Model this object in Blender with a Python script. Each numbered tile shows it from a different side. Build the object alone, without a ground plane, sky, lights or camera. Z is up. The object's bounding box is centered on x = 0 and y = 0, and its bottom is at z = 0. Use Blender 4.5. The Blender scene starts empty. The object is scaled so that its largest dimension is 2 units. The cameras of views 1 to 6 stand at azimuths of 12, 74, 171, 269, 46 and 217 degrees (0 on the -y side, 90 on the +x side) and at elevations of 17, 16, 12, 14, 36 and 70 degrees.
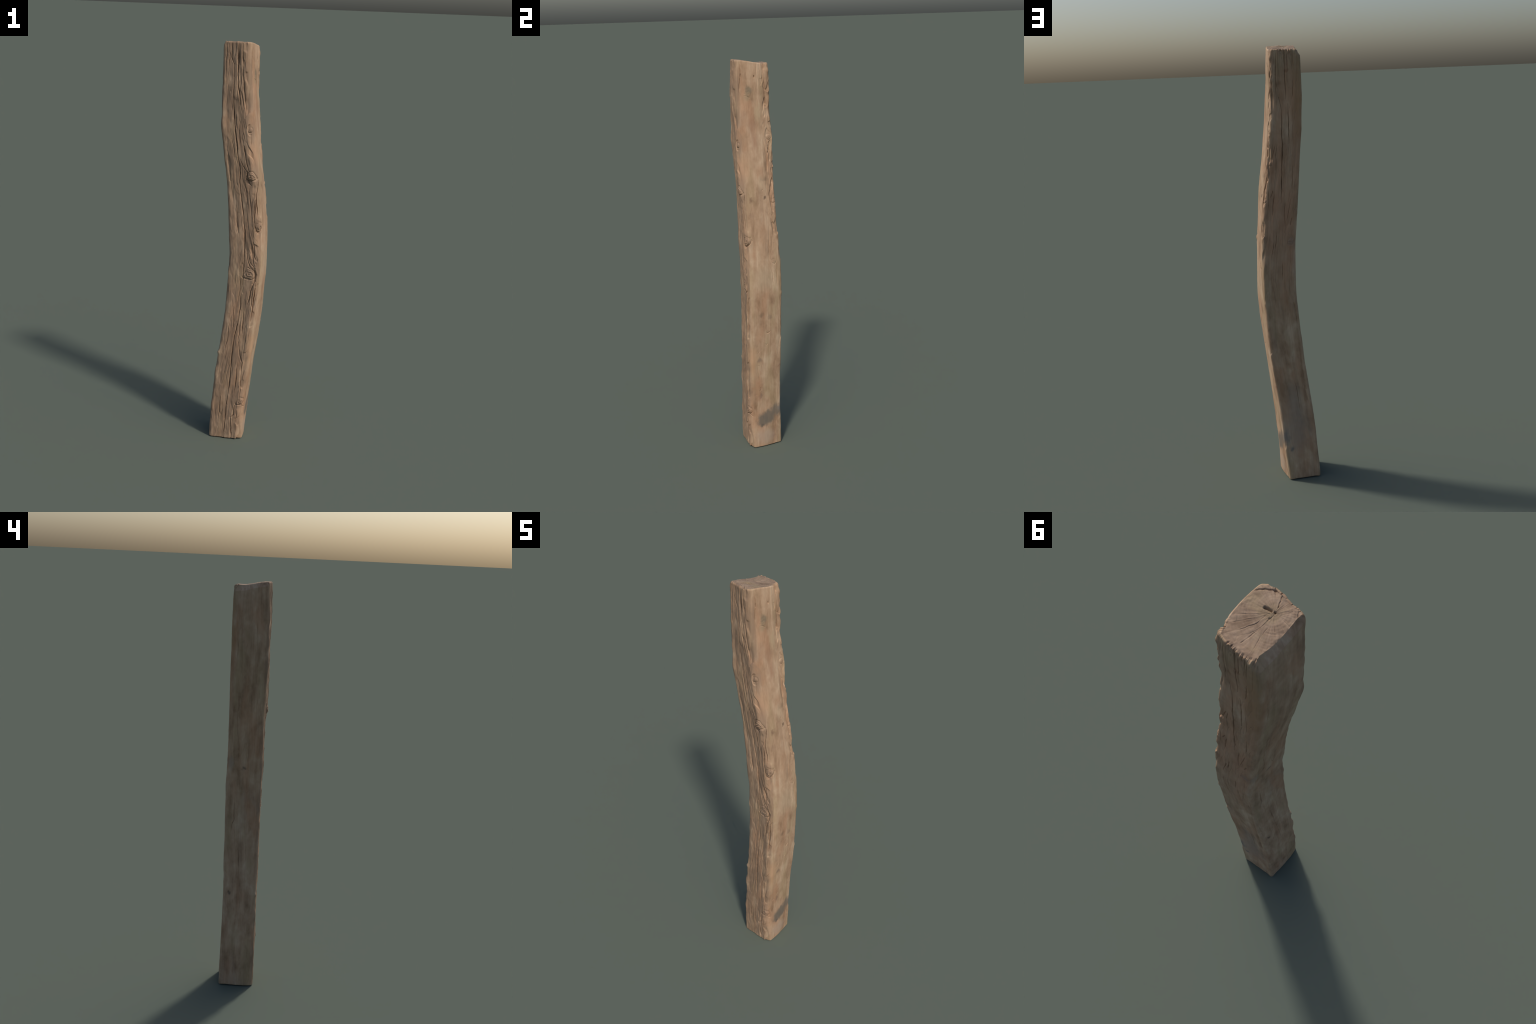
"""Weathered, hand-hewn wooden post: a bent, roughly square beam, deeply grooved on its front face,
smoother on the others, with knots along two arrises, drying checks and a sawn, star-checked top."""
import bpy
import numpy as np, math
# ---------------------------------------------------------------- the hewn beam: four arrises and four faces
# Corner stations every 10 cm of height, (x, y). Order runs round the beam:
# arris 0 (+x -y), arris 1 (+x +y), arris 2 (-x +y), arris 3 (-x -y);
# face 0 lies between arris 0 and 1, and so on.
Z_ST = np.linspace(0.0, 2.0, 21)
ARRIS = [
 [(0.050,-0.083),(0.050,-0.086),(0.056,-0.088),(0.064,-0.087),(0.074,-0.088),(0.085,-0.089),(0.095,-0.089),
  (0.107,-0.087),(0.118,-0.085),(0.123,-0.085),(0.119,-0.089),(0.113,-0.090),(0.106,-0.088),(0.100,-0.090),
  (0.090,-0.096),(0.074,-0.098),(0.062,-0.097),(0.052,-0.096),(0.043,-0.099),(0.035,-0.099),(0.030,-0.096)],
 [(0.028,0.094),(0.040,0.091),(0.049,0.088),(0.058,0.086),(0.069,0.086),(0.082,0.087),(0.095,0.088),
  (0.104,0.089),(0.109,0.088),(0.114,0.090),(0.115,0.090),(0.113,0.086),(0.108,0.081),(0.096,0.076),
  (0.081,0.074),(0.071,0.076),(0.061,0.077),(0.052,0.076),(0.046,0.073),(0.045,0.074),(0.041,0.072)],
 [(-0.116,0.089),(-0.111,0.089),(-0.104,0.088),(-0.095,0.087),(-0.083,0.085),(-0.070,0.085),(-0.058,0.087),
  (-0.049,0.089),(-0.040,0.089),(-0.033,0.089),(-0.030,0.090),(-0.034,0.089),(-0.042,0.087),(-0.051,0.087),
  (-0.060,0.088),(-0.067,0.089),(-0.076,0.089),(-0.084,0.088),(-0.087,0.088),(-0.086,0.087),(-0.081,0.085)],
 [(-0.121,-0.082),(-0.117,-0.083),(-0.111,-0.081),(-0.103,-0.079),(-0.092,-0.079),(-0.079,-0.079),(-0.066,-0.082),
  (-0.055,-0.082),(-0.047,-0.081),(-0.042,-0.081),(-0.040,-0.082),(-0.044,-0.082),(-0.050,-0.080),(-0.057,-0.078),
  (-0.067,-0.078),(-0.081,-0.082),(-0.092,-0.085),(-0.095,-0.083),(-0.094,-0.082),(-0.094,-0.079),(-0.094,-0.074)]]
ARRIS = np.array(ARRIS)
# how far the middle of each face bellies out, at z = 0, 0.4, ... 2.0
BELLY = np.array([(0.0080,0.0065,0.0070,0.0075,0.0084,0.0100),
                  (-0.0015,-0.0010,0.0008,0.0028,0.0048,0.0055),
                  (0.0048,0.0050,0.0045,0.0050,0.0050,0.0045),
                  (-0.0010,-0.0020,-0.0030,-0.0015,-0.0020,-0.0030)])
ROUND = np.array([0.028, 0.012, 0.011, 0.017])

def spline(z, zk, v):
    """Catmull-Rom through evenly spaced stations."""
    h = zk[1] - zk[0]
    f = np.clip((z - zk[0]) / h, 0, len(zk) - 1 - 1e-9)
    i = f.astype(int); t = f - i
    n = len(zk) - 1
    a, b, c, d = v[np.maximum(i-1, 0)], v[i], v[np.minimum(i+1, n)], v[np.minimum(i+2, n)]
    return b + 0.5*t*(c - a + t*(2*a - 5*b + 4*c - d + t*(3*(b - c) + d - a)))

def section(p, z):
    """Point of the smooth beam at perimeter coordinate p in [0,4) and height z."""
    p = np.mod(p, 4.0); i = np.floor(p).astype(int) % 4; f = p - np.floor(p)
    cx = np.stack([spline(z, Z_ST, ARRIS[k, :, 0]) for k in range(4)]); cy = np.stack([spline(z, Z_ST, ARRIS[k, :, 1]) for k in range(4)])
    zb = np.linspace(0, 2, 6)
    be = np.stack([spline(z, zb, BELLY[k]) for k in range(4)])
    pick = lambda arr, k: np.take_along_axis(arr, k[None], 0)[0]
    def corner(k): return np.stack([pick(cx, k % 4), pick(cy, k % 4)], -1)
    def on_face(k, s):
        a, b = corner(k), corner(k + 1); d = b - a; L = np.linalg.norm(d, axis=-1); u = d / L[..., None]
        nr = np.stack([u[..., 1], -u[..., 0]], -1); g = s(L) / L
        return a + d*g[..., None] + nr*(pick(be, k % 4)*4*g*(1 - g))[..., None], L
    R = ROUND[i]; R1 = ROUND[(i + 1) % 4]
    flat, L = on_face(i, lambda L: f*L)
    s = f*L
    def arc(k, r, t):
        a, _ = on_face((k - 1) % 4, lambda L: L - r); e, _ = on_face(k % 4, lambda L: r); c = corner(k)
        c = np.where((k % 4 == 0)[..., None], e + (c - e)*0.5, c)      # arris 0 is a worn chamfer, crisp towards the front face
        t = t[..., None]
        return (1-t)**2*a + 2*t*(1-t)*c + t*t*e
    lo = arc(i, R, 0.5 + 0.5*np.clip(s/R, 0, 1)); hi = arc(i + 1, R1, 0.5*np.clip((s - (L - R1))/R1, 0, 1))
    out = np.where((s < R)[..., None], lo, flat)
    return np.where((s > L - R1)[..., None], hi, out)

def smooth(a, b, x):
    t = np.clip((x - a) / (b - a), 0, 1)
    return t*t*(3 - 2*t)

# ---------------------------------------------------------------- gradient noise
_rng = np.random.default_rng(11)
_perm = np.concatenate([_rng.permutation(256)]*3)
_g = _rng.normal(size=(256, 3)); _g /= np.linalg.norm(_g, axis=1, keepdims=True)
_gx, _gy, _gz = (np.ascontiguousarray(_g[:, k]).astype(np.float32) for k in range(3))

def noise(x, y, z, seed=0):
    x = x + seed*17.37; y = y + seed*9.71; z = z + seed*5.13
    fx, fy, fz = np.floor(x), np.floor(y), np.floor(z)
    X, Y, Z = fx.astype(int) & 255, fy.astype(int) & 255, fz.astype(int) & 255
    x, y, z = (x - fx).astype(np.float32), (y - fy).astype(np.float32), (z - fz).astype(np.float32)
    e = lambda t: t*t*t*(t*(6*t - 15) + 10)
    u, v, w = e(x), e(y), e(z)
    out = 0
    for i in (0, 1):
        for j in (0, 1):
            for k in (0, 1):
                h = _perm[_perm[_perm[X + i] + Y + j] + Z + k]
                d = _gx[h]*(x - i) + _gy[h]*(y - j) + _gz[h]*(z - k)
                out = out + d*(u if i else 1 - u)*(v if j else 1 - v)*(w if k else 1 - w)
    return out*1.6

# ---------------------------------------------------------------- sizes of the mesh
COLS, SIDE, BOT_RINGS, BOT_ARC, TOP_ARC, TOP_RINGS = 600, 1250, 20, 4, 16, 72
PITH = np.array((-0.034, -0.036))
FACE_W = 0.165                       # mean width of a face, turns p into metres

def top_height(x, y):
    return 1.9805 + 0.0175*smooth(0.05, -0.07, y)

p_col = np.arange(COLS)*4.0/COLS

# how the top edge breaks over, round the perimeter: drop and inset of the rounded rim
def rim(p):
    q = np.abs(np.mod(p - 2.45 + 2, 4) - 2)              # distance from the middle of the -x face
    west = 1 - smooth(0.42, 0.62, q)                     # a hewn chamfer runs along this side
    a = np.abs(np.mod(p - 3.6 + 2, 4) - 2)
    nose = 1 - smooth(0.2, 0.6, a)
    near = lambda c, w_: np.exp(-((np.mod(p - c + 2, 4) - 2)/w_)**2)
    d_, i_ = 0.005 + 0.003*nose, 0.004 + 0.002*nose
    d_ += 0.013*near(3.0, 0.08) + 0.016*near(1.95, 0.16) + 0.007*near(0.95, 0.14) + 0.002*near(0.3, 0.4); i_ += 0.005*near(3.0, 0.08) + 0.009*near(1.95, 0.16) + 0.005*near(0.95, 0.14) + 0.001*near(0.3, 0.4)
    return d_*(1 - west) + (0.021 + 0.010*near(2.05, 0.3))*west, i_*(1 - west) + (0.013 + 0.006*near(2.05, 0.3))*west, west

drop, inset, west = rim(p_col)
edge_xy = section(p_col, np.full(COLS, 1.985))
z_top = top_height(edge_xy[:, 0], edge_xy[:, 1])
z_bot = 0.0018*(1 + noise(p_col*3, p_col*0, p_col*0, 3)) * (0.5 + 0.5*np.abs(noise(p_col*9, p_col*0 + 2.0, p_col*0, 5)))

rows_p, rows_z, rows_in, rows_cap, rows_bot = [], [], [], [], []
def add_row(z, ins, cap, bot):
    rows_z.append(np.broadcast_to(z, COLS).astype(float)); rows_in.append(np.broadcast_to(ins, COLS).astype(float))
    rows_cap.append(cap); rows_bot.append(bot)
RB = 0.004
for k in range(BOT_RINGS): add_row(z_bot, RB, 0.0, 1 - k/BOT_RINGS)
for k in range(BOT_ARC):
    a = math.pi/2*k/BOT_ARC; add_row(z_bot + RB*(1 - math.cos(a)), RB*(1 - math.sin(a)), 0.0, 0.0)
for k in range(SIDE):
    t = k/(SIDE - 1); add_row(z_bot + RB + (z_top - drop - z_bot - RB)*t, 0.0, 0.0, 0.0)
for k in range(1, TOP_ARC + 1):
    a = math.pi/2*k/TOP_ARC; t = k/TOP_ARC; tc = max(0.0, (t - 0.06)/0.94)
    add_row(z_top - drop + drop*((1 - west)*math.sin(a) + west*t), inset*((1 - west)*(1 - math.cos(a)) + west*tc), 0.0, 0.0)
for k in range(1, TOP_RINGS + 1): add_row(z_top, inset, (k/TOP_RINGS), 0.0)
Zr = np.array(rows_z); INS = np.array(rows_in); CAP = np.array(rows_cap)[:, None]; BOT = np.array(rows_bot)[:, None]
ROWS = len(Zr); Pg = np.broadcast_to(p_col, (ROWS, COLS))
r_side0 = BOT_RINGS; r_cap0 = BOT_RINGS + BOT_ARC + SIDE + TOP_ARC

XY = section(Pg.ravel(), Zr.ravel()).reshape(ROWS, COLS, 2)
def around(a): return np.roll(a, -1, 1) - np.roll(a, 1, 1)
T = around(XY); T /= np.linalg.norm(T, axis=-1, keepdims=True) + 1e-12
NH = np.stack([T[..., 1], -T[..., 0]], -1)
BASE_XY = XY - NH*INS[..., None]
bot_c = section(np.arange(4) + 0.5, np.zeros(4)).mean(0)
BASE_XY = BASE_XY + (PITH - BASE_XY)*(CAP**1.0)[..., None]*0.999
BASE_XY = BASE_XY + (bot_c - BASE_XY)*BOT[..., None]*0.999
BASE_Z = np.where(CAP > 0, top_height(BASE_XY[..., 0], BASE_XY[..., 1]), Zr)
# on the first rings of the cap, run from the rim height into the sawn plane
mixr = smooth(0.0, 0.12, CAP)
BASE_Z = np.where(CAP > 0, Zr*(1 - mixr) + BASE_Z*mixr, BASE_Z)
BASE_Z = np.where(BOT > 0, Zr + 0.002*smooth(0, 0.2, BOT), BASE_Z)

# ---------------------------------------------------------------- knots: (p, z, radius, height, tilt)
KNOTS = [  # tilt turns the drop-shaped outline, the last number is how deep its moat is
 (3.93, 1.604, 0.010, 0.0026, 0.5, 0.8), (3.80, 1.387, 0.020, 0.0045, 0.7, 1.0), (3.99, 1.142, 0.021, 0.0055, 0.9, 1.0),
 (3.65, 0.905, 0.023, 0.0032, 0.5, 0.9), (3.91, 0.217, 0.017, 0.0050, 0.5, 1.0),
 (0.91, 1.638, 0.012, 0.0012, -0.6, 0.6), (0.79, 1.035, 0.011, 0.0006, 0.0, 0.55), (1.85, 1.148, 0.014, 0.0008, 0.3, 0.5),
 (1.64, 1.831, 0.016, 0.0003, 0.0, 0.25), (0.40, 1.851, 0.016, 0.0002, 0.0, 0.15), (1.06, 1.494, 0.009, 0.0020, 0.4, 0.7),
 (0.96, 1.330, 0.010, 0.0020, 0.3, 0.7), (2.50, 1.122, 0.012, 0.0003, 0.0, 0.3)]

# drying checks and grooves: (half width mm, depth mm, [(p, z), ...])
CHECKS_FRONT = [
 (3.2, 13, [(3.60,2.01),(3.58,1.932),(3.57,1.853),(3.59,1.789),(3.62,1.741),(3.61,1.715)]),
 (4.48,3.5, [(3.64,2.01),(3.63,1.932),(3.63,1.853),(3.64,1.76)]),
 (2.3, 10, [(3.43,1.90),(3.42,1.811),(3.41,1.747),(3.42,1.666),(3.44,1.610),(3.46,1.548),(3.46,1.477),(3.46,1.419),(3.42,1.36),
         (3.42,1.321),(3.46,1.248),(3.49,1.188),(3.51,1.126),(3.51,1.075),(3.50,1.029),(3.49,0.947),(3.47,0.892),(3.48,0.846)]),
 (1.8, 7, [(3.51,0.75),(3.48,0.69),(3.46,0.619),(3.43,0.541),(3.45,0.466),(3.49,0.362),(3.50,0.285),(3.49,0.215),(3.49,0.125),(3.47,0.044),(3.47,-0.02)]),
 (1.8, 5, [(3.33,2.01),(3.32,1.930),(3.42,1.898)]), (1.58,3.5, [(3.23,2.01),(3.24,1.930),(3.23,1.88)]), (1.5, 3, [(3.15,2.01),(3.13,1.91),(3.13,1.83)]),
 (5.0, 6, [(3.75,1.99),(3.77,1.894),(3.76,1.831),(3.79,1.775),(3.81,1.70),(3.78,1.66)]),
 (3.0, 5, [(3.66,1.78),(3.72,1.74),(3.75,1.70)]), (4, 5, [(3.49,1.67),(3.48,1.64),(3.50,1.61)]),
 (3.0, 8, [(3.69,1.53),(3.70,1.496),(3.71,1.443),(3.75,1.41)]), (2.0, 6, [(3.52,1.465),(3.59,1.43),(3.69,1.405)]),
 (4.5, 7, [(3.69,1.41),(3.67,1.385),(3.71,1.355),(3.77,1.345)]),
 (2.2, 6, [(4.06,1.371),(3.92,1.305),(3.92,1.254),(3.95,1.185)]), (2.2, 7, [(3.87,1.276),(3.83,1.180),(3.85,1.13),(3.88,1.11)]),
 (3.0, 5, [(3.58,1.355),(3.61,1.294),(3.63,1.25)]), (3.0, 4, [(3.69,1.33),(3.72,1.26),(3.74,1.20)]),
 (2.2, 7, [(3.57,1.01),(3.60,0.975),(3.66,0.945),(3.74,0.935),(3.83,0.92)]), (2.0, 5, [(3.63,1.0),(3.67,0.965),(3.75,0.95),(3.85,0.935)]),
 (6.0, 10, [(3.81,0.935),(3.83,0.905),(3.81,0.870),(3.77,0.855)]), (3.5, 5, [(3.79,1.07),(3.81,1.02),(3.83,0.96)]), (5.5, 5, [(3.72,1.06),(3.75,1.0),(3.79,0.95)]),
 (2.5, 6, [(3.80,0.858),(3.72,0.818),(3.72,0.776),(3.67,0.745)]), (2.2, 7, [(3.85,0.874),(3.86,0.80),(3.87,0.70),(3.87,0.66)]), (2.0, 5, [(3.78,0.83),(3.80,0.76),(3.81,0.71)]),
 (2.4, 6, [(3.46,0.80),(3.48,0.728),(3.46,0.69)]), (2.0, 4, [(3.27,0.73),(3.33,0.66),(3.36,0.60)]), (2.41,4.5, [(3.60,0.72),(3.62,0.66),(3.68,0.590)]),
 (2.0, 4, [(3.54,0.67),(3.57,0.60),(3.56,0.55)]), (3.0, 6, [(3.58,0.545),(3.70,0.474),(3.80,0.436),(3.81,0.384),(3.86,0.298),(3.86,0.24)]),
 (2.0, 5, [(3.65,0.42),(3.69,0.33),(3.68,0.26)]), (2.2, 5, [(3.74,0.195),(3.73,0.139),(3.66,0.125),(3.69,0.010),(3.69,-0.02)]),
 (2.0, 4, [(3.81,0.17),(3.85,0.10),(3.83,0.04)]), (7.0, 6, [(3.14,1.50),(3.14,1.433),(3.12,1.36)]), (2.5, 4, [(3.28,1.24),(3.27,1.16),(3.30,1.11)]),
 (1.96,3.5, [(3.34,1.75),(3.35,1.69)]), (2.5, 4, [(3.36,1.0),(3.34,0.96),(3.37,0.91)]), (1.96,3.5, [(3.21,0.64),(3.23,0.55),(3.20,0.50)]),
 (1.8, 3, [(3.26,0.26),(3.29,0.19),(3.27,0.11)]), (2.2, 4, [(3.32,1.56),(3.35,1.50),(3.34,1.45)]), (2.0, 4, [(3.56,1.64),(3.57,1.58),(3.54,1.53)]),
 (2.0, 4, [(3.65,1.66),(3.68,1.60),(3.72,1.55)]), (2.0, 4, [(3.39,0.88),(3.41,0.82),(3.39,0.76)]),
]
# +x face
CHECKS_RIGHT = [
 (1.5, 5.0, [(0.20,1.99),(0.22,1.930),(0.18,1.883),(0.16,1.835)]), (2.21,3.5, [(0.22,1.934),(0.22,1.922)]), (2.2, 6, [(0.59,1.923),(0.59,1.917)]),
 (1.4, 2.6, [(0.29,1.835),(0.39,1.831),(0.47,1.821)]), (1.1, 1.8, [(0.67,1.98),(0.67,1.90),(0.68,1.845)]), (1.30,2.4, [(0.83,1.96),(0.82,1.877),(0.85,1.81)]),
 (1.40,2.5, [(0.79,1.614),(0.82,1.534),(0.84,1.457),(0.83,1.40)]), (3.2, 4, [(0.68,1.354),(0.68,1.344)]), (1.96,2.5, [(0.64,1.39),(0.64,1.386)]),
 (1.21,2.0, [(0.74,1.25),(0.72,1.188),(0.68,1.108),(0.67,1.06)]), (1.11,1.5, [(0.67,1.019),(0.73,0.98),(0.76,0.90)]), (1.40,2.2, [(0.87,1.02),(0.86,0.95),(0.87,0.9)]),
 (1.49,2.5, [(0.77,0.83),(0.79,0.818)]), (1.40,2.4, [(0.54,0.665),(0.58,0.659),(0.64,0.668)]), (1.58,2.6, [(0.52,0.60),(0.55,0.594),(0.58,0.603)]),
 (1.30,2.6, [(0.29,0.548),(0.35,0.565)]), (1.21,1.8, [(0.29,0.483),(0.33,0.479)]), (1.11,1.8, [(0.28,0.476),(0.32,0.40),(0.36,0.389)]), (1.11,1.4, [(0.44,0.52),(0.40,0.464)]),
 (1.21,2.2, [(0.38,0.352),(0.38,0.338),(0.32,0.330)]), (1.21,2.0, [(0.19,0.311),(0.26,0.309)]), (2.21,4.5, [(3.97,0.197),(0.04,0.191),(0.13,0.186)]),
 (1.11,1.5, [(0.82,0.605),(0.80,0.462)]), (1.21,2.0, [(0.83,0.145),(0.79,0.032)]), (1.40,2.6, [(0.90,0.06),(0.88,0.055),(0.89,-0.01)]), (1.4, 2, [(0.07,0.15),(0.09,0.13)]),
 (1.3, 4, [(3.94,1.598),(3.94,1.57),(3.92,1.53)]),
]
# +y face
CHECKS_BACK = [
 (1.9, 7, [(1.26,1.78),(1.35,1.719),(1.38,1.658),(1.38,1.618),(1.43,1.576),(1.43,1.518),(1.45,1.473),(1.46,1.413),(1.50,1.32)]),
 (1.6, 4, [(1.46,2.01),(1.47,1.906),(1.46,1.839),(1.48,1.77)]), (1.8, 6, [(1.54,1.75),(1.57,1.70),(1.60,1.636),(1.63,1.58)]),
 (1.6, 3, [(1.73,2.01),(1.70,1.90)]), (1.40,2.5, [(1.74,1.86),(1.68,1.77)]), (1.5, 3, [(1.19,1.975),(1.17,1.88),(1.17,1.79)]),
 (1.96,3.5, [(1.25,1.36),(1.26,1.27)]), (1.6, 3, [(1.42,1.19),(1.40,1.12)]), (1.6, 3, [(1.78,1.49),(1.80,1.38)]), (1.8, 3, [(1.77,1.34),(1.71,1.24)]),
 (3.5, 4, [(1.85,1.25),(1.83,1.225)]), (6.0, 5, [(1.89,0.865),(1.90,0.82),(1.92,0.77)]), (5.0, 4, [(1.87,0.46),(1.88,0.42),(1.91,0.375)]), (1.5, 2, [(1.16,1.35),(1.20,1.375)]),
 (1.4, 2, [(1.60,0.5),(1.61,0.40),(1.59,0.33)]), (1.4, 2, [(1.30,0.95),(1.34,0.85)]), (1.40,2.2, [(1.61,1.05),(1.59,0.97)]),
]
# -x face
CHECKS_LEFT = [
 (1.4, 3, [(2.17,1.74),(2.18,1.65)]), (1.2, 2, [(2.67,1.82),(2.69,1.68)]),
 (1.30,2.5, [(2.53,1.455),(2.38,1.435),(2.29,1.429),(2.23,1.399),(2.26,1.286),(2.31,1.234),(2.30,1.206),(2.17,1.178)]),
 (1.30,2.2, [(2.46,1.24),(2.56,1.15)]), (1.58,3.5, [(2.25,0.957),(2.25,0.850),(2.20,0.830),(2.16,0.770)]), (1.2, 2, [(2.93,0.846),(2.89,0.90),(2.89,0.98)]),
 (1.30,3.5, [(2.42,0.70),(2.45,0.61),(2.48,0.529),(2.52,0.37)]), (4.48,4.5, [(2.04,0.65),(2.05,0.60),(2.05,0.54)]), (3.0, 4, [(2.16,0.49),(2.16,0.482)]),
 (1.21,1.8, [(2.62,1.045),(2.62,0.921),(2.60,0.85)]), (1.30,1.8, [(2.78,1.50),(2.77,1.40)]), (1.21,2.2, [(2.60,0.60),(2.63,0.48)]),
]
# swellings and scars that show in the outline: (p, z, half width m, half height m, height m)
LUMPS = [(3.98,1.165,0.017,0.034,0.0075), (3.86,1.395,0.022,0.035,0.0030), (3.95,0.98,0.016,0.07,0.0040), (0.99,1.944,0.010,0.013,0.004), (1.02,1.855,0.010,0.012,0.0035), (1.03,1.63,0.015,0.03,0.0025), (1.02,1.475,0.012,0.018,0.0035), (0.97,1.77,0.02,0.03,-0.003),
         (1.01,0.866,0.012,0.012,0.0025), (3.02,1.62,0.02,0.03,0.003), (2.98,0.475,0.010,0.011,0.0045), (3.01,0.36,0.012,0.03,0.0045), (2.99,0.415,0.014,0.02,-0.002),
         (3.90,0.05,0.03,0.06,-0.003), (3.96,0.03,0.014,0.07,-0.004), (3.55,0.30,0.03,0.10,0.002), (0.48,0.28,0.03,0.08,-0.0015), (1.93,1.02,0.03,0.05,0.003)]

# ---------------------------------------------------------------- relief of the sides
Zs = np.clip(Zr, 0, 2.0); LX = XY[..., 0] - np.mean([spline(Zs.ravel(), Z_ST, ARRIS[k, :, 0]) for k in range(4)], 0).reshape(Zs.shape)
LY = XY[..., 1].copy()
live = np.zeros(ROWS, bool); live[r_side0:r_cap0 + 4] = True

def wrap(dp): return np.mod(dp + 2, 4) - 2
# grain flows round the knots like a stream round stones
shift = np.zeros_like(Zr)
for (p0, z0, r, h, tilt, w) in KNOTS:
    du = wrap(Pg - p0)*FACE_W; dv = Zr - z0
    rr = (1.5*r*w)**2/(du**2 + (dv/2.6)**2 + 1e-7)
    shift -= du*np.minimum(rr, 1.0)*np.exp(-(np.abs(dv)/(6*r))**2)
GX = LX + T[..., 0]*shift; GY = LY + T[..., 1]*shift
wob = 0.006*noise(GX*6, GY*6, Zr*5, 21) + 0.0022*noise(GX*20, GY*20, Zr*22, 22)
GX = GX + T[..., 0]*wob; GY = GY + T[..., 1]*wob
def grain(across, along, seed): return noise(GX*across, GY*across, Zr*along, seed)

front = smooth(2.98, 3.10, Pg)*(1 - smooth(3.84, 3.93, Pg + 0.03*noise(Pg*2, Zr*9, 0*Zr, 60)))
right = np.where(Pg > 3, smooth(3.84, 3.93, Pg), 1 - smooth(0.95, 1.05, Pg))
back = smooth(0.95, 1.05, Pg)*(1 - smooth(1.95, 2.08, Pg))
left = smooth(1.95, 2.08, Pg)*(1 - smooth(2.95, 3.08, Pg))
n1, n2, n3, n4 = grain(30, 3.4, 1), grain(62, 7.0, 2), grain(130, 11.0, 3), grain(24, 9.0, 4)
fibre = grain(300, 12.0, 5)
patch = smooth(-0.1, 0.35, grain(18, 6.0, 6))
split_a = np.exp(-(grain(40, 4.0, 7)/0.05)**2)*smooth(-0.1, 0.25, grain(20, 9.0, 61)); split_b = np.exp(-(grain(75, 7.0, 8)/0.07)**2)*smooth(-0.1, 0.3, grain(30, 13.0, 62))
flake = smooth(-0.035, 0.035, grain(26, 4.0, 63)) + 0.6*smooth(-0.03, 0.03, grain(48, 9.0, 64))
lump_fine = noise(LX*90, LY*90, Zr*38, 9); lump_mid = noise(LX*48, LY*48, Zr*20, 65)
D = front*(0.0013*n1 + 0.0009*n2 + 0.0006*n3 + 0.0016*n4 + 0.00020*fibre + 0.0010*(flake - 0.8) - 0.0024*split_a*patch - 0.0012*split_b + 0.0012*lump_mid + 0.0006*lump_fine)
D += right*(0.0010*n4 + 0.0004*n1 + 0.0002*n3 + 0.00012*fibre + 0.0006*noise(LX*30, LY*30, Zr*18, 12) - 0.0012*split_b*smooth(0.55, 0.9, np.where(Pg > 3, 0, Pg))*patch)
D += back*(0.0014*n1 + 0.0007*n2 + 0.0004*n3 + 0.00015*fibre + 0.0012*n4 + 0.0006*(flake - 0.8)*smooth(0.5, 1.2, Zr) - 0.0034*split_a*smooth(0.7, 1.2, Zr) - 0.0012*split_b*smooth(0.5, 1.2, Zr) + 0.0006*lump_mid)
D += left*(0.0012*n1 + 0.0005*n2 + 0.0003*n3 + 0.00012*fibre + 0.0010*n4 - 0.0010*split_a + 0.0004*lump_mid)
# the ragged arris between +x and +y, torn out mostly in the upper half
upper = 0.40 + 0.60*smooth(0.75, 1.3, Zr)
e1 = np.exp(-(wrap(Pg - 1.0)*FACE_W/0.013)**2)*upper
tear = noise(GX*34, GY*34, Zr*10, 14); tear2 = noise(GX*70, GY*70, Zr*24, 15)
torn_off = smooth(-0.25, 0.35, noise(0*Zr + 3.0, 0*Zr, Zr*5.0, 68) + 0.5*noise(0*Zr, 0*Zr, Zr*13.0, 69))
D += e1*(-0.0075*smooth(-0.04, 0.16, tear)*torn_off + 0.0026*tear2*(0.3 + 0.7*torn_off) + 0.0010*lump_fine + 0.0020)
e1b = np.exp(-(wrap(Pg - 0.90)*FACE_W/0.018)**2)*smooth(1.0, 1.35, Zr)
D += e1b*(-0.0045*smooth(0.05, 0.2, noise(GX*44, GY*44, Zr*9, 16)) - 0.0030*split_b - 0.0055*smooth(0.16, 0.34, noise(GX*70, GY*70, Zr*21, 67)) + 0.0014*noise(GX*110, GY*110, Zr*26, 17))
e0 = np.exp(-(wrap(Pg - 3.87)*FACE_W/0.011)**2)
D += e0*(0.0016 - 0.0050*smooth(0.05, 0.22, noise(GX*40, GY*40, Zr*14, 97)) + 0.0016*noise(GX*70, GY*70, Zr*26, 98))
# smaller wear on the other arrises
for pc, amp, sd in ((2.0, 0.0022, 18), (3.0, 0.0030, 19), (3.97, 0.0018, 20)):
    ee = np.exp(-(wrap(Pg - pc)*FACE_W/0.014)**2)
    D += ee*amp*(noise(GX*30, GY*30, Zr*11, sd) + 0.5*noise(GX*60, GY*60, Zr*26, sd + 10))
# torn fibres under the sawn rim of the +y face
torn = back*smooth(1.945, 1.972, Zr + 0.012*noise(Pg*26, Pg*0, Zr*0, 23))
D += torn*smooth(-0.25, 0.3, noise(Pg*7, Zr*0, Zr*0, 66))*(0.0065*noise(Pg*15, Zr*45, Zr*0, 24) + 0.0040*noise(Pg*36, Zr*80, Zr*0, 25) - 0.0030)

for (p0, z0, a, b, h) in LUMPS:
    du = wrap(Pg - p0)*FACE_W; dv = Zr - z0
    D += h*np.exp(-(du/a)**2 - (dv/b)**2)

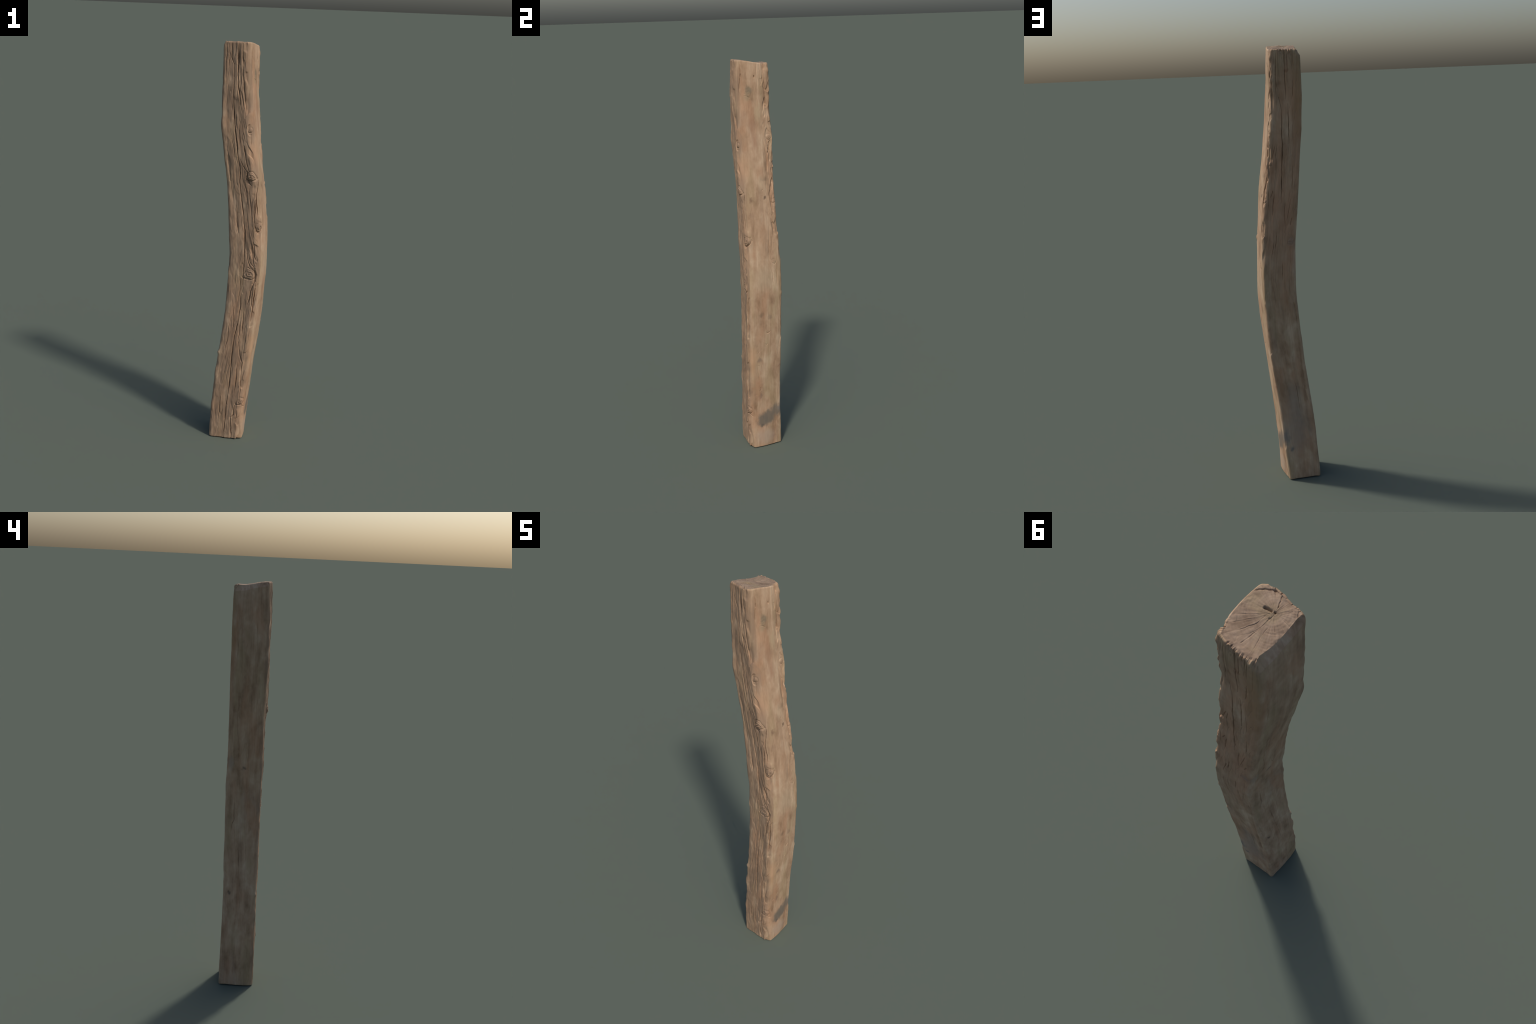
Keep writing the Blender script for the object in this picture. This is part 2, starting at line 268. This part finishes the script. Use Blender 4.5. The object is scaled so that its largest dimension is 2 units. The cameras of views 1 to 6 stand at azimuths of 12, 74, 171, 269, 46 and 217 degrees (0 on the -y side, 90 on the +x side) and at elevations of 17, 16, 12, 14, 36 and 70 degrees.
knot_id = np.full(Zr.shape, -1)
for n, (p0, z0, r, h, tilt, w) in enumerate(KNOTS):
    rs = np.where(live & (np.abs(Zr[:, 0] - z0) < 6*r + 0.03))[0]; cs = np.where(np.abs(wrap(p_col - p0)) < 6*r/FACE_W)[0]
    ix = np.ix_(rs, cs); lx, ly, zr = LX[ix], LY[ix], Zr[ix]; Dk = D[ix]
    du = wrap(Pg[ix] - p0)*FACE_W; dv = zr - z0
    c, s = math.cos(tilt), math.sin(tilt)
    a, b = du*c + dv*s, -du*s + dv*c
    wobk = 1 + 0.30*noise(lx*38, ly*38, zr*38, 30 + n) + 0.14*noise(lx*95, ly*95, zr*95, 70 + n)
    drop_ = 1 + 0.55*np.clip(-a/(1.6*r), -0.25, 1.0)              # tapers towards one end
    d = np.sqrt((a/(1.28 if w > 0.6 else 1.0))**2 + (b*drop_)**2)/r*wobk
    ang = np.arctan2(dv, du)
    under = 0.45 + 0.55*smooth(0.5, -0.9, np.sin(ang))
    Dk = Dk*(1 - 0.55*np.exp(-(d/0.9)**4))
    Dk += h*(1 - smooth(0.15, 1.05, d)) + 0.40*h*np.exp(-(d/2.0)**2)
    Dk -= w*0.0046*(r/0.017)*under*np.exp(-((d - 1.10)/0.15)**2)
    curl = np.sin(d*13 + 2.2*noise(lx*45, ly*45, zr*45, 90 + n) + 0.8*ang)
    Dk += w*np.exp(-(d/0.85)**4)*(0.0013*curl + 0.0017*noise(lx*120, ly*120, zr*120, 50 + n))*(r/0.018)
    slit = np.exp(-((b + 0.002*np.sin(a*300 + n))/0.0015)**2)*(1 - smooth(0.35, 0.75, np.abs(a + 0.2*r)/r))
    Dk -= w*0.0040*slit*(r > 0.012)
    D[ix] = Dk
    kk = knot_id[ix]; kk[d < 1.12] = n; knot_id[ix] = kk

for (wid, dep, pts) in [(w_*1.15, d_*1.3, q_) for w_, d_, q_ in CHECKS_FRONT] + CHECKS_RIGHT + [(w_*1.1, d_*1.3, q_) for w_, d_, q_ in CHECKS_BACK] + CHECKS_LEFT:
    P_ = np.array(pts); zlo, zhi = P_[:, 1].min() - 0.03, P_[:, 1].max() + 0.03
    rel = wrap(P_[:, 0] - P_[0, 0]); plo, phi = P_[0, 0] + rel.min() - 0.3, P_[0, 0] + rel.max() + 0.3
    rsel = np.where(live & (Zr.max(1) > zlo) & (Zr.min(1) < zhi))[0]
    csel = np.where(np.abs(wrap(p_col - (plo + phi)/2)) < (phi - plo)/2)[0]
    ix = np.ix_(rsel, csel)
    zz = Zr[ix]; pp = Pg[ix]
    zz = zz + 0.0
    uu = wrap(pp - P_[0, 0])*FACE_W + 0.0022*noise(pp*3, zz*26, zz*0, 41) + 0.0009*noise(pp*9, zz*90, zz*0, 42)
    best = np.full(zz.shape, 1e9); frac = np.zeros(zz.shape)
    U = wrap(P_[:, 0] - P_[0, 0])*FACE_W; V = P_[:, 1]
    seg = np.hypot(np.diff(U), np.diff(V)); tot = seg.sum(); run = 0
    for k in range(len(U) - 1):
        ex, ey = U[k+1] - U[k], V[k+1] - V[k]
        t = np.clip(((uu - U[k])*ex + (zz - V[k])*ey)/(ex*ex + ey*ey + 1e-12), 0, 1)
        dd = np.hypot(uu - U[k] - t*ex, zz - V[k] - t*ey)
        frac = np.where(dd < best, (run + t*seg[k])/tot, frac); best = np.minimum(best, dd); run += seg[k]
    taper = np.minimum(1, 0.35 + 3.0*np.minimum(frac, 1 - frac)) if tot > 0.03 else 1.0
    var = 0.75 + 0.5*noise(pp*2, zz*14, zz*0, 43)
    hw = max(wid, 1.25)*0.001*np.clip(taper*var, 0.4, 1.4)
    D[ix] -= dep*(1.35 if dep < 4 else 1.1)*0.001*np.clip(taper*var, 0.2, 1.3)*np.exp(-(best/hw)**2)

# ---------------------------------------------------------------- relief of the sawn top
CX, CY = BASE_XY[..., 0], BASE_XY[..., 1]
STAR = [  # checks running out from the pith, (half width mm, depth mm, points)
 (1.2, 3.0, [(-0.036,-0.034),(-0.029,0.006),(-0.017,0.059)]), (0.9, 1.6, [(-0.0395,0.0194),(-0.0488,0.0549)]), (0.9, 2.0, [(-0.042,-0.024),(-0.060,-0.003)]),
 (0.9, 2.0, [(-0.0266,-0.0277),(0.012,-0.001),(0.0356,0.0135)]), (1.0, 2.2, [(-0.021,-0.021),(-0.0167,0.004),(0.008,0.041),(0.024,0.060)]), (0.9, 1.6, [(-0.005,-0.002),(0.029,0.032)]),
 (0.9, 1.8, [(-0.029,0.007),(-0.018,0.032),(0.0,0.051)]), (0.9, 2.0, [(-0.043,-0.042),(-0.063,-0.059)]), (1.2, 3.5, [(-0.032,-0.050),(-0.024,-0.074),(-0.020,-0.083)]),
 (2.6, 11, [(-0.0085,-0.0337),(-0.0145,-0.0341),(-0.0255,-0.0356)]), (2.0, 9, [(-0.0344,-0.0366),(-0.0338,-0.0370)]), (1.3, 4, [(-0.0318,-0.0189),(-0.0312,-0.018)]),
 (0.9, 1.2, [(-0.041,0.012),(-0.057,0.006),(-0.071,-0.002),(-0.080,-0.017)]), (0.8, 1.0, [(-0.059,0.026),(-0.074,0.015)]), (1.0, 1.5, [(-0.0416,0.0),(-0.0422,0.027),(-0.049,0.066)]),
 (1.6, 5, [(0.036,-0.051),(0.019,-0.067),(0.003,-0.076),(-0.011,-0.083),(-0.020,-0.083)]), (0.8, 1.2, [(0.022,-0.009),(0.016,0.002)]), (0.8, 1.2, [(0.028,0.016),(0.0235,0.024)]),
 (0.8, 1.2, [(0.0,0.05),(-0.004,0.065)]), (1.6, 3.5, [(-0.058,-0.077),(-0.0725,-0.072),(-0.081,-0.055)])]
rad = np.hypot(CX - PITH[0], CY - PITH[1]); ang = np.arctan2(CY - PITH[1], CX - PITH[0])
DC = 0.0009*noise(CX*40, CY*40, 0*CX, 50) + 0.0006*noise(CX*85, CY*85, 0*CX, 57) + 0.00010*np.sin((rad + 0.004*noise(CX*20, CY*20, 0*CX, 51))*900) + 0.0006*noise(np.cos(ang)*9, np.sin(ang)*9, rad*25, 52)
DC += 0.0012*noise(CX*110, CY*110, 0*CX, 53)*smooth(0.35, 0.0, CAP)
for (wid, dep, pts) in STAR:
    P_ = np.array(pts); wx = CX + 0.0010*noise(CX*120, CY*120, 0*CX, 54); wy = CY + 0.0010*noise(CX*120, CY*120, 0*CX, 55)
    best = np.full(CX.shape, 1e9)
    for k in range(len(P_) - 1):
        e = P_[k+1] - P_[k]; t = np.clip(((wx - P_[k, 0])*e[0] + (wy - P_[k, 1])*e[1])/(e@e + 1e-12), 0, 1)
        best = np.minimum(best, np.hypot(wx - P_[k, 0] - t*e[0], wy - P_[k, 1] - t*e[1]))
    worn = 1.0 if dep > 3 else 0.25 + 0.6*smooth(-0.3, 0.35, noise(CX*55, CY*55, 0*CX, 56))
    DC -= dep*0.0007*worn*np.exp(-(best/(max(wid, 1.0)*0.001))**2)
# the nose beyond the long check near the +x -y arris has slipped a little
DC -= 0.004*smooth(0.0, 0.006, -(CY + 0.076 + 0.75*(CX - 0.003)))*smooth(-0.02, 0.0, CX)

# ---------------------------------------------------------------- put the skin together
BASE = np.concatenate([BASE_XY, BASE_Z[..., None]], -1)
NRM = np.cross(around(BASE), np.gradient(BASE, axis=0)); NRM /= np.linalg.norm(NRM, axis=-1, keepdims=True) + 1e-15
wc = smooth(0.0, 0.06, CAP); wb = smooth(0.0, 0.1, BOT)
POS = BASE + NRM*(D*(1 - wc)*(1 - wb))[..., None]
POS[..., 2] += np.where(CAP > 0, DC*wc, 0.0)
POS[..., 2] = np.maximum(POS[..., 2], 0.0)
POS[BOT[:, 0] > 0.15, :, 2] = np.maximum(POS[BOT[:, 0] > 0.15, :, 2], 0.001)

# ---------------------------------------------------------------- colours (sRGB) and stains
C_TAN, C_PALE, C_BROWN, C_RUST, C_OLIVE, C_GREY = (170,141,114), (193,168,141), (131,104,80), (173,131,101), (162,143,110), (156,143,130)
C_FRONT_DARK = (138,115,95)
C_KNOT = (118,98,82)
C_END, C_END_D, C_END_L = (145,123,103), (122,101,83), (162,140,119)
SPOTS = [  # (p, z, radius round, radius along, colour, strength, softness)
 (0.41,1.856,0.022,0.026,(118,107,88),0.75,0.5), (0.35,1.825,0.026,0.03,(140,128,102),0.5,0.6), (0.26,1.339,0.014,0.016,(118,92,74),0.7,0.6), (0.23,1.27,0.02,0.02,(130,104,84),0.5,0.7),
 (0.68,1.35,0.009,0.012,(96,78,64),0.8,0.6), (0.36,0.768,0.02,0.022,(116,96,78),0.55,0.7), (0.63,0.752,0.016,0.022,(122,102,88),0.5,0.7), (0.32,0.51,0.017,0.022,(118,101,89),0.55,0.7),
 (0.34,0.305,0.014,0.018,(110,96,86),0.7,0.6), (0.18,0.245,0.016,0.03,(128,98,72),0.7,0.6), (0.92,0.46,0.014,0.02,(132,96,80),0.6,0.7),
 (0.40,0.158,0.034,0.050,(108,100,89),0.9,0.35), (0.61,0.170,0.036,0.050,(108,100,89),0.9,0.35), (0.84,0.205,0.038,0.044,(110,101,90),0.85,0.4), (0.40,0.125,0.014,0.012,(92,84,76),0.6,0.6),
 (0.48,0.06,0.07,0.06,(168,151,135),0.5,0.6), (0.49,1.62,0.03,0.07,(150,118,96),0.5,0.8), (0.72,1.44,0.028,0.012,(128,106,86),0.6,0.6), (0.28,0.36,0.03,0.12,(172,128,98),0.5,0.7),
 (0.48,0.95,0.06,0.10,(176,158,132),0.5,0.8),
 (1.21,0.157,0.018,0.02,(104,100,98),0.8,0.6), (1.09,0.217,0.02,0.05,(116,112,108),0.7,0.6), (1.49,0.40,0.05,0.12,(144,136,124),0.5,0.7), (1.45,0.25,0.08,0.15,(148,140,130),0.45,0.7),
 (1.53,1.895,0.014,0.016,(120,84,60),0.8,0.6), (1.79,1.75,0.03,0.25,(150,116,84),0.6,0.8), (1.87,1.148,0.02,0.03,(146,138,130),0.35,0.6),
 (2.50,1.12,0.014,0.012,(96,86,76),0.7,0.6), (2.16,0.485,0.010,0.012,(90,80,70),0.7,0.6), (2.11,1.14,0.02,0.05,(146,138,130),0.35,0.7), (1.90,1.80,0.025,0.20,(156,122,88),0.6,0.8),
 (1.5,1.25,0.08,0.35,(168,130,103),0.5,0.8), (1.6,1.8,0.07,0.2,(166,130,100),0.45,0.8), (0.12,1.5,0.04,0.1,(184,146,116),0.5,0.8), (0.1,0.5,0.03,0.15,(186,146,112),0.5,0.8), (0.62,1.42,0.03,0.05,(184,162,134),0.5,0.8), (0.65,1.75,0.022,0.08,(178,158,128),0.6,0.7), (0.45,1.7,0.03,0.06,(138,106,84),0.5,0.8),
]

# ---------------------------------------------------------------- materials
def srgb(r, g, b):
    f = lambda c: (c/255/12.92 if c <= 10 else ((c/255 + 0.055)/1.055)**2.4)
    return (f(r), f(g), f(b), 1.0)

class Nodes:
    def __init__(self, name):
        self.m = bpy.data.materials.new(name); self.m.use_nodes = True
        self.t = self.m.node_tree; self.t.nodes.clear()
    def n(self, kind, **kw):
        nd = self.t.nodes.new(kind)
        for k, v in kw.items(): setattr(nd, k, v)
        return nd
    def put(self, sock, v):
        if isinstance(v, bpy.types.NodeSocket): self.t.links.new(v, sock)
        else: sock.default_value = v
    def math(self, op, a, b=0.0, c=None, clamp=False):
        nd = self.n('ShaderNodeMath', operation=op, use_clamp=clamp); self.put(nd.inputs[0], a); self.put(nd.inputs[1], b)
        if c is not None: self.put(nd.inputs[2], c)
        return nd.outputs[0]
    def vec(self, op, a, b=(0, 0, 0)):
        nd = self.n('ShaderNodeVectorMath', operation=op); self.put(nd.inputs[0], a); self.put(nd.inputs[1], b)
        return nd.outputs['Value'] if op in ('LENGTH', 'DISTANCE') else nd.outputs['Vector']
    def noise(self, vec, scale, detail=3.0, rough=0.55, dist=0.0):
        nd = self.n('ShaderNodeTexNoise'); self.put(nd.inputs['Vector'], vec)
        for k, v in (('Scale', scale), ('Detail', detail), ('Roughness', rough), ('Distortion', dist)): nd.inputs[k].default_value = v
        return nd.outputs['Fac']
    def step(self, v, lo, hi, to=(0.0, 1.0)):
        nd = self.n('ShaderNodeMapRange', interpolation_type='SMOOTHSTEP'); self.put(nd.inputs['Value'], v)
        for k, x in zip(('From Min', 'From Max', 'To Min', 'To Max'), (lo, hi) + tuple(to)): nd.inputs[k].default_value = x
        return nd.outputs['Result']
    def mix(self, fac, a, b, mode='MIX'):
        nd = self.n('ShaderNodeMix', data_type='RGBA', blend_type=mode)
        self.put(nd.inputs[0], fac); self.put(nd.inputs[6], a); self.put(nd.inputs[7], b)
        return nd.outputs[2]
    def ramp(self, fac, stops):
        nd = self.n('ShaderNodeValToRGB'); cr = nd.color_ramp
        while len(cr.elements) < len(stops): cr.elements.new(0.5)
        for e, (p, c) in zip(cr.elements, stops): e.position = p; e.color = c
        self.put(nd.inputs[0], fac); return nd.outputs[0]
    def finish(self, colour, bump, rough=0.88, dist=0.0006):
        b = self.n('ShaderNodeBsdfPrincipled'); o = self.n('ShaderNodeOutputMaterial'); bp = self.n('ShaderNodeBump')
        bp.inputs['Distance'].default_value = dist; bp.inputs['Strength'].default_value = 0.6; self.put(bp.inputs['Height'], bump)
        self.put(b.inputs['Base Color'], colour); b.inputs['Roughness'].default_value = rough; b.inputs['Specular IOR Level'].default_value = 0.25
        self.put(b.inputs['Normal'], bp.outputs[0]); self.t.links.new(b.outputs[0], o.inputs[0]); return self.m

def unbent(N):
    """Object coordinates with the bow of the beam taken out, so that the grain follows it."""
    tc = N.n('ShaderNodeTexCoord'); sep = N.n('ShaderNodeSeparateXYZ'); N.put(sep.inputs[0], tc.outputs['Object'])
    fc = N.n('ShaderNodeFloatCurve'); cv = fc.mapping.curves[0]
    zs = np.linspace(0, 2, 11); xs = np.mean([spline(zs, Z_ST, ARRIS[k, :, 0]) for k in range(4)], 0)
    while len(cv.points) < 11: cv.points.new(0.5, 0.5)
    for pt, z, x in zip(cv.points, zs, xs): pt.location = (z/2, 0.5 + 4*x)
    fc.mapping.update(); N.put(fc.inputs['Value'], N.math('MULTIPLY', sep.outputs[2], 0.5))
    x = N.math('SUBTRACT', sep.outputs[0], N.math('DIVIDE', N.math('SUBTRACT', fc.outputs[0], 0.5), 4.0))
    cb = N.n('ShaderNodeCombineXYZ'); N.put(cb.inputs[0], x); N.put(cb.inputs[1], sep.outputs[1]); N.put(cb.inputs[2], sep.outputs[2])
    return tc.outputs['Object'], cb.outputs[0]

TAN, PALE, BROWN, RUST, OLIVE, GREY = srgb(*C_TAN), srgb(*C_PALE), srgb(*C_BROWN), srgb(*C_RUST), srgb(*C_OLIVE), srgb(*C_GREY)

def spot(N, col, obj, warp, p, z, rx, rz, colour, strength, soft=0.5):
    """A stain of radius rx (round the beam) and rz (along it) centred on the skin at (p, z)."""
    c = section(np.array([p]), np.array([z]))[0]
    d = N.vec('SUBTRACT', warp, (float(c[0]), float(c[1]), z))
    d = N.vec('LENGTH', N.vec('MULTIPLY', d, (1/rx, 1/rx, 1/rz)))
    return N.mix(N.step(d, 1.1, max(0.0, 0.85 - soft), (0.0, strength)), col, colour)

def wood():
    N = Nodes('weathered_wood'); obj, loc = unbent(N)
    st = lambda a, b: N.vec('MULTIPLY', loc, (a, a, b))
    streak = N.noise(st(40, 3.4), 1.0, 5, 0.6, 0.8); fine = N.noise(st(190, 7.0), 1.0, 4, 0.6, 0.2)
    cloud = N.noise(st(11, 5.5), 1.0, 4, 0.6, 0.5); hue = N.noise(st(15, 3.2), 1.0, 3, 0.5, 0.6); blot = N.noise(st(30, 17), 1.0, 4, 0.6, 0.3)
    v = N.math('ADD', N.math('MULTIPLY', streak, 0.30), N.math('ADD', N.math('MULTIPLY', cloud, 0.42), N.math('MULTIPLY', blot, 0.28)))
    col = N.ramp(v, [(0.37, BROWN), (0.50, TAN), (0.63, PALE)])
    col = N.mix(N.step(hue, 0.50, 0.66, (0.0, 0.42)), col, RUST)
    col = N.mix(N.step(hue, 0.48, 0.33, (0.0, 0.40)), col, OLIVE)
    g2 = N.noise(st(8, 2.0), 1.0, 4, 0.6, 0.8)
    col = N.mix(N.step(g2, 0.55, 0.72, (0.0, 0.22)), col, GREY)
    col = N.mix(N.step(fine, 0.36, 0.64, (0.14, 0.0)), col, BROWN)
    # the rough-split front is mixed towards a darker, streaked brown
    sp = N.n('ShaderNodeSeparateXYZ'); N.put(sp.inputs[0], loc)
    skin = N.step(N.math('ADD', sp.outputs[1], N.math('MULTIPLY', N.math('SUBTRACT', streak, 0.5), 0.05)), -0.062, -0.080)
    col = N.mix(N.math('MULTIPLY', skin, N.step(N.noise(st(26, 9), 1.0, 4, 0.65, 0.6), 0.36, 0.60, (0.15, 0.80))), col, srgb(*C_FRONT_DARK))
    wn = N.n('ShaderNodeTexNoise'); N.put(wn.inputs['Vector'], N.vec('MULTIPLY', obj, (1, 1, 0.6))); wn.inputs['Scale'].default_value = 42; wn.inputs['Detail'].default_value = 3
    warp = N.vec('ADD', obj, N.vec('MULTIPLY', N.vec('SUBTRACT', wn.outputs['Color'], (0.5, 0.5, 0.5)), (0.040, 0.040, 0.050)))
    for s in SPOTS: col = spot(N, col, obj, warp, *s[:4], srgb(*s[4]), *s[5:])
    for (p0, z0, r, h, tilt, w) in KNOTS:
        col = spot(N, col, obj, warp, p0, z0, r*1.5, r*1.9, srgb(*C_KNOT), 0.28*w, 0.7)
    return N.finish(col, N.math('ADD', N.math('MULTIPLY', fine, 0.7), N.math('MULTIPLY', N.noise(st(420, 16), 1.0, 2), 0.5)))

def end_wood():
    N = Nodes('sawn_end_grain'); obj, loc = unbent(N)
    d = N.vec('SUBTRACT', obj, (float(PITH[0]), float(PITH[1]), 0.0)); d = N.vec('MULTIPLY', d, (1, 1, 0))
    r = N.math('ADD', N.vec('LENGTH', d), N.math('MULTIPLY', N.noise(obj, 25, 3), 0.010))
    ring = N.math('SINE', N.math('MULTIPLY', r, 850.0))
    ray = N.noise(N.vec('MULTIPLY', N.vec('NORMALIZE', d), (14, 14, 1)), 1.0, 4, 0.6)
    cloud = N.noise(obj, 32, 4, 0.6, 0.4)
    v = N.math('ADD', N.math('MULTIPLY', cloud, 0.6), N.math('ADD', N.math('MULTIPLY', ray, 0.34), N.math('MULTIPLY', ring, 0.012)))
    col = N.ramp(v, [(0.32, srgb(*C_END_D)), (0.48, srgb(*C_END)), (0.64, srgb(*C_END_L))])
    col = N.mix(N.step(N.noise(obj, 18, 3), 0.5, 0.7, (0, 0.35)), col, OLIVE)
    return N.finish(col, N.math('ADD', N.math('MULTIPLY', ring, 0.08), N.noise(obj, 420, 3)))

# ---------------------------------------------------------------- meshes
verts = POS.reshape(-1, 3)
def quads(r0, r1):
    r = np.arange(r0, r1)[:, None]; c = np.arange(COLS)[None]; c2 = (c + 1) % COLS
    return np.stack([r*COLS + c, r*COLS + c2, (r + 1)*COLS + c2, (r + 1)*COLS + c], -1).reshape(-1, 4)
faces = quads(0, ROWS - 1)
fn = np.cross(verts[faces[:, 2]] - verts[faces[:, 0]], verts[faces[:, 3]] - verts[faces[:, 1]])
vn = np.zeros_like(verts)
for k in range(4):
    for j in range(3): vn[:, j] += np.bincount(faces[:, k], fn[:, j], len(verts))
vn /= np.linalg.norm(vn, axis=1, keepdims=True) + 1e-20

row_of = faces[:, 0]//COLS
region = np.full(len(faces), -10)                       # -10 shaft, -2 top, -1 bottom, n knot
region[row_of >= r_cap0 - 1] = -2
region[row_of < BOT_RINGS] = -1
kid = knot_id.reshape(-1)[faces]
same = (kid == kid[:, :1]).all(1) & (kid[:, 0] >= 0) & (region == -10)
region[same] = kid[same, 0]

def part(name, sel, mat, parent, caps=()):
    f = faces[sel]; used, inv = np.unique(f, return_inverse=True); f = inv.reshape(-1, 4)
    me = bpy.data.meshes.new(name)
    lst = f.tolist()
    look = {int(u): i for i, u in enumerate(used)}
    for ring in caps: lst.append([look[i] for i in ring])
    me.from_pydata(verts[used], [], lst)
    me.materials.append(mat); me.polygons.foreach_set('use_smooth', [True]*len(me.polygons)); me.update()
    me.normals_split_custom_set_from_vertices(vn[used].tolist())
    ob = bpy.data.objects.new(name, me); bpy.context.scene.collection.objects.link(ob); ob.parent = parent
    return ob

post = bpy.data.objects.new('wooden_post', None); bpy.context.scene.collection.objects.link(post)
post['label'] = 'weathered bent square wooden post with deep grooves and knots'
post['category'] = 'wooden post'
mat_wood, mat_end = wood(), end_wood()
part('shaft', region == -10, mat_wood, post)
last = (ROWS - 1)*COLS
part('end_grain', region == -2, mat_end, post, caps=[[last + c for c in range(COLS)]])
part('end_grain', region == -1, mat_end, post, caps=[[c for c in range(COLS)][::-1]])
for n in range(len(KNOTS)):
    if (region == n).any(): part('knot', region == n, mat_wood, post)
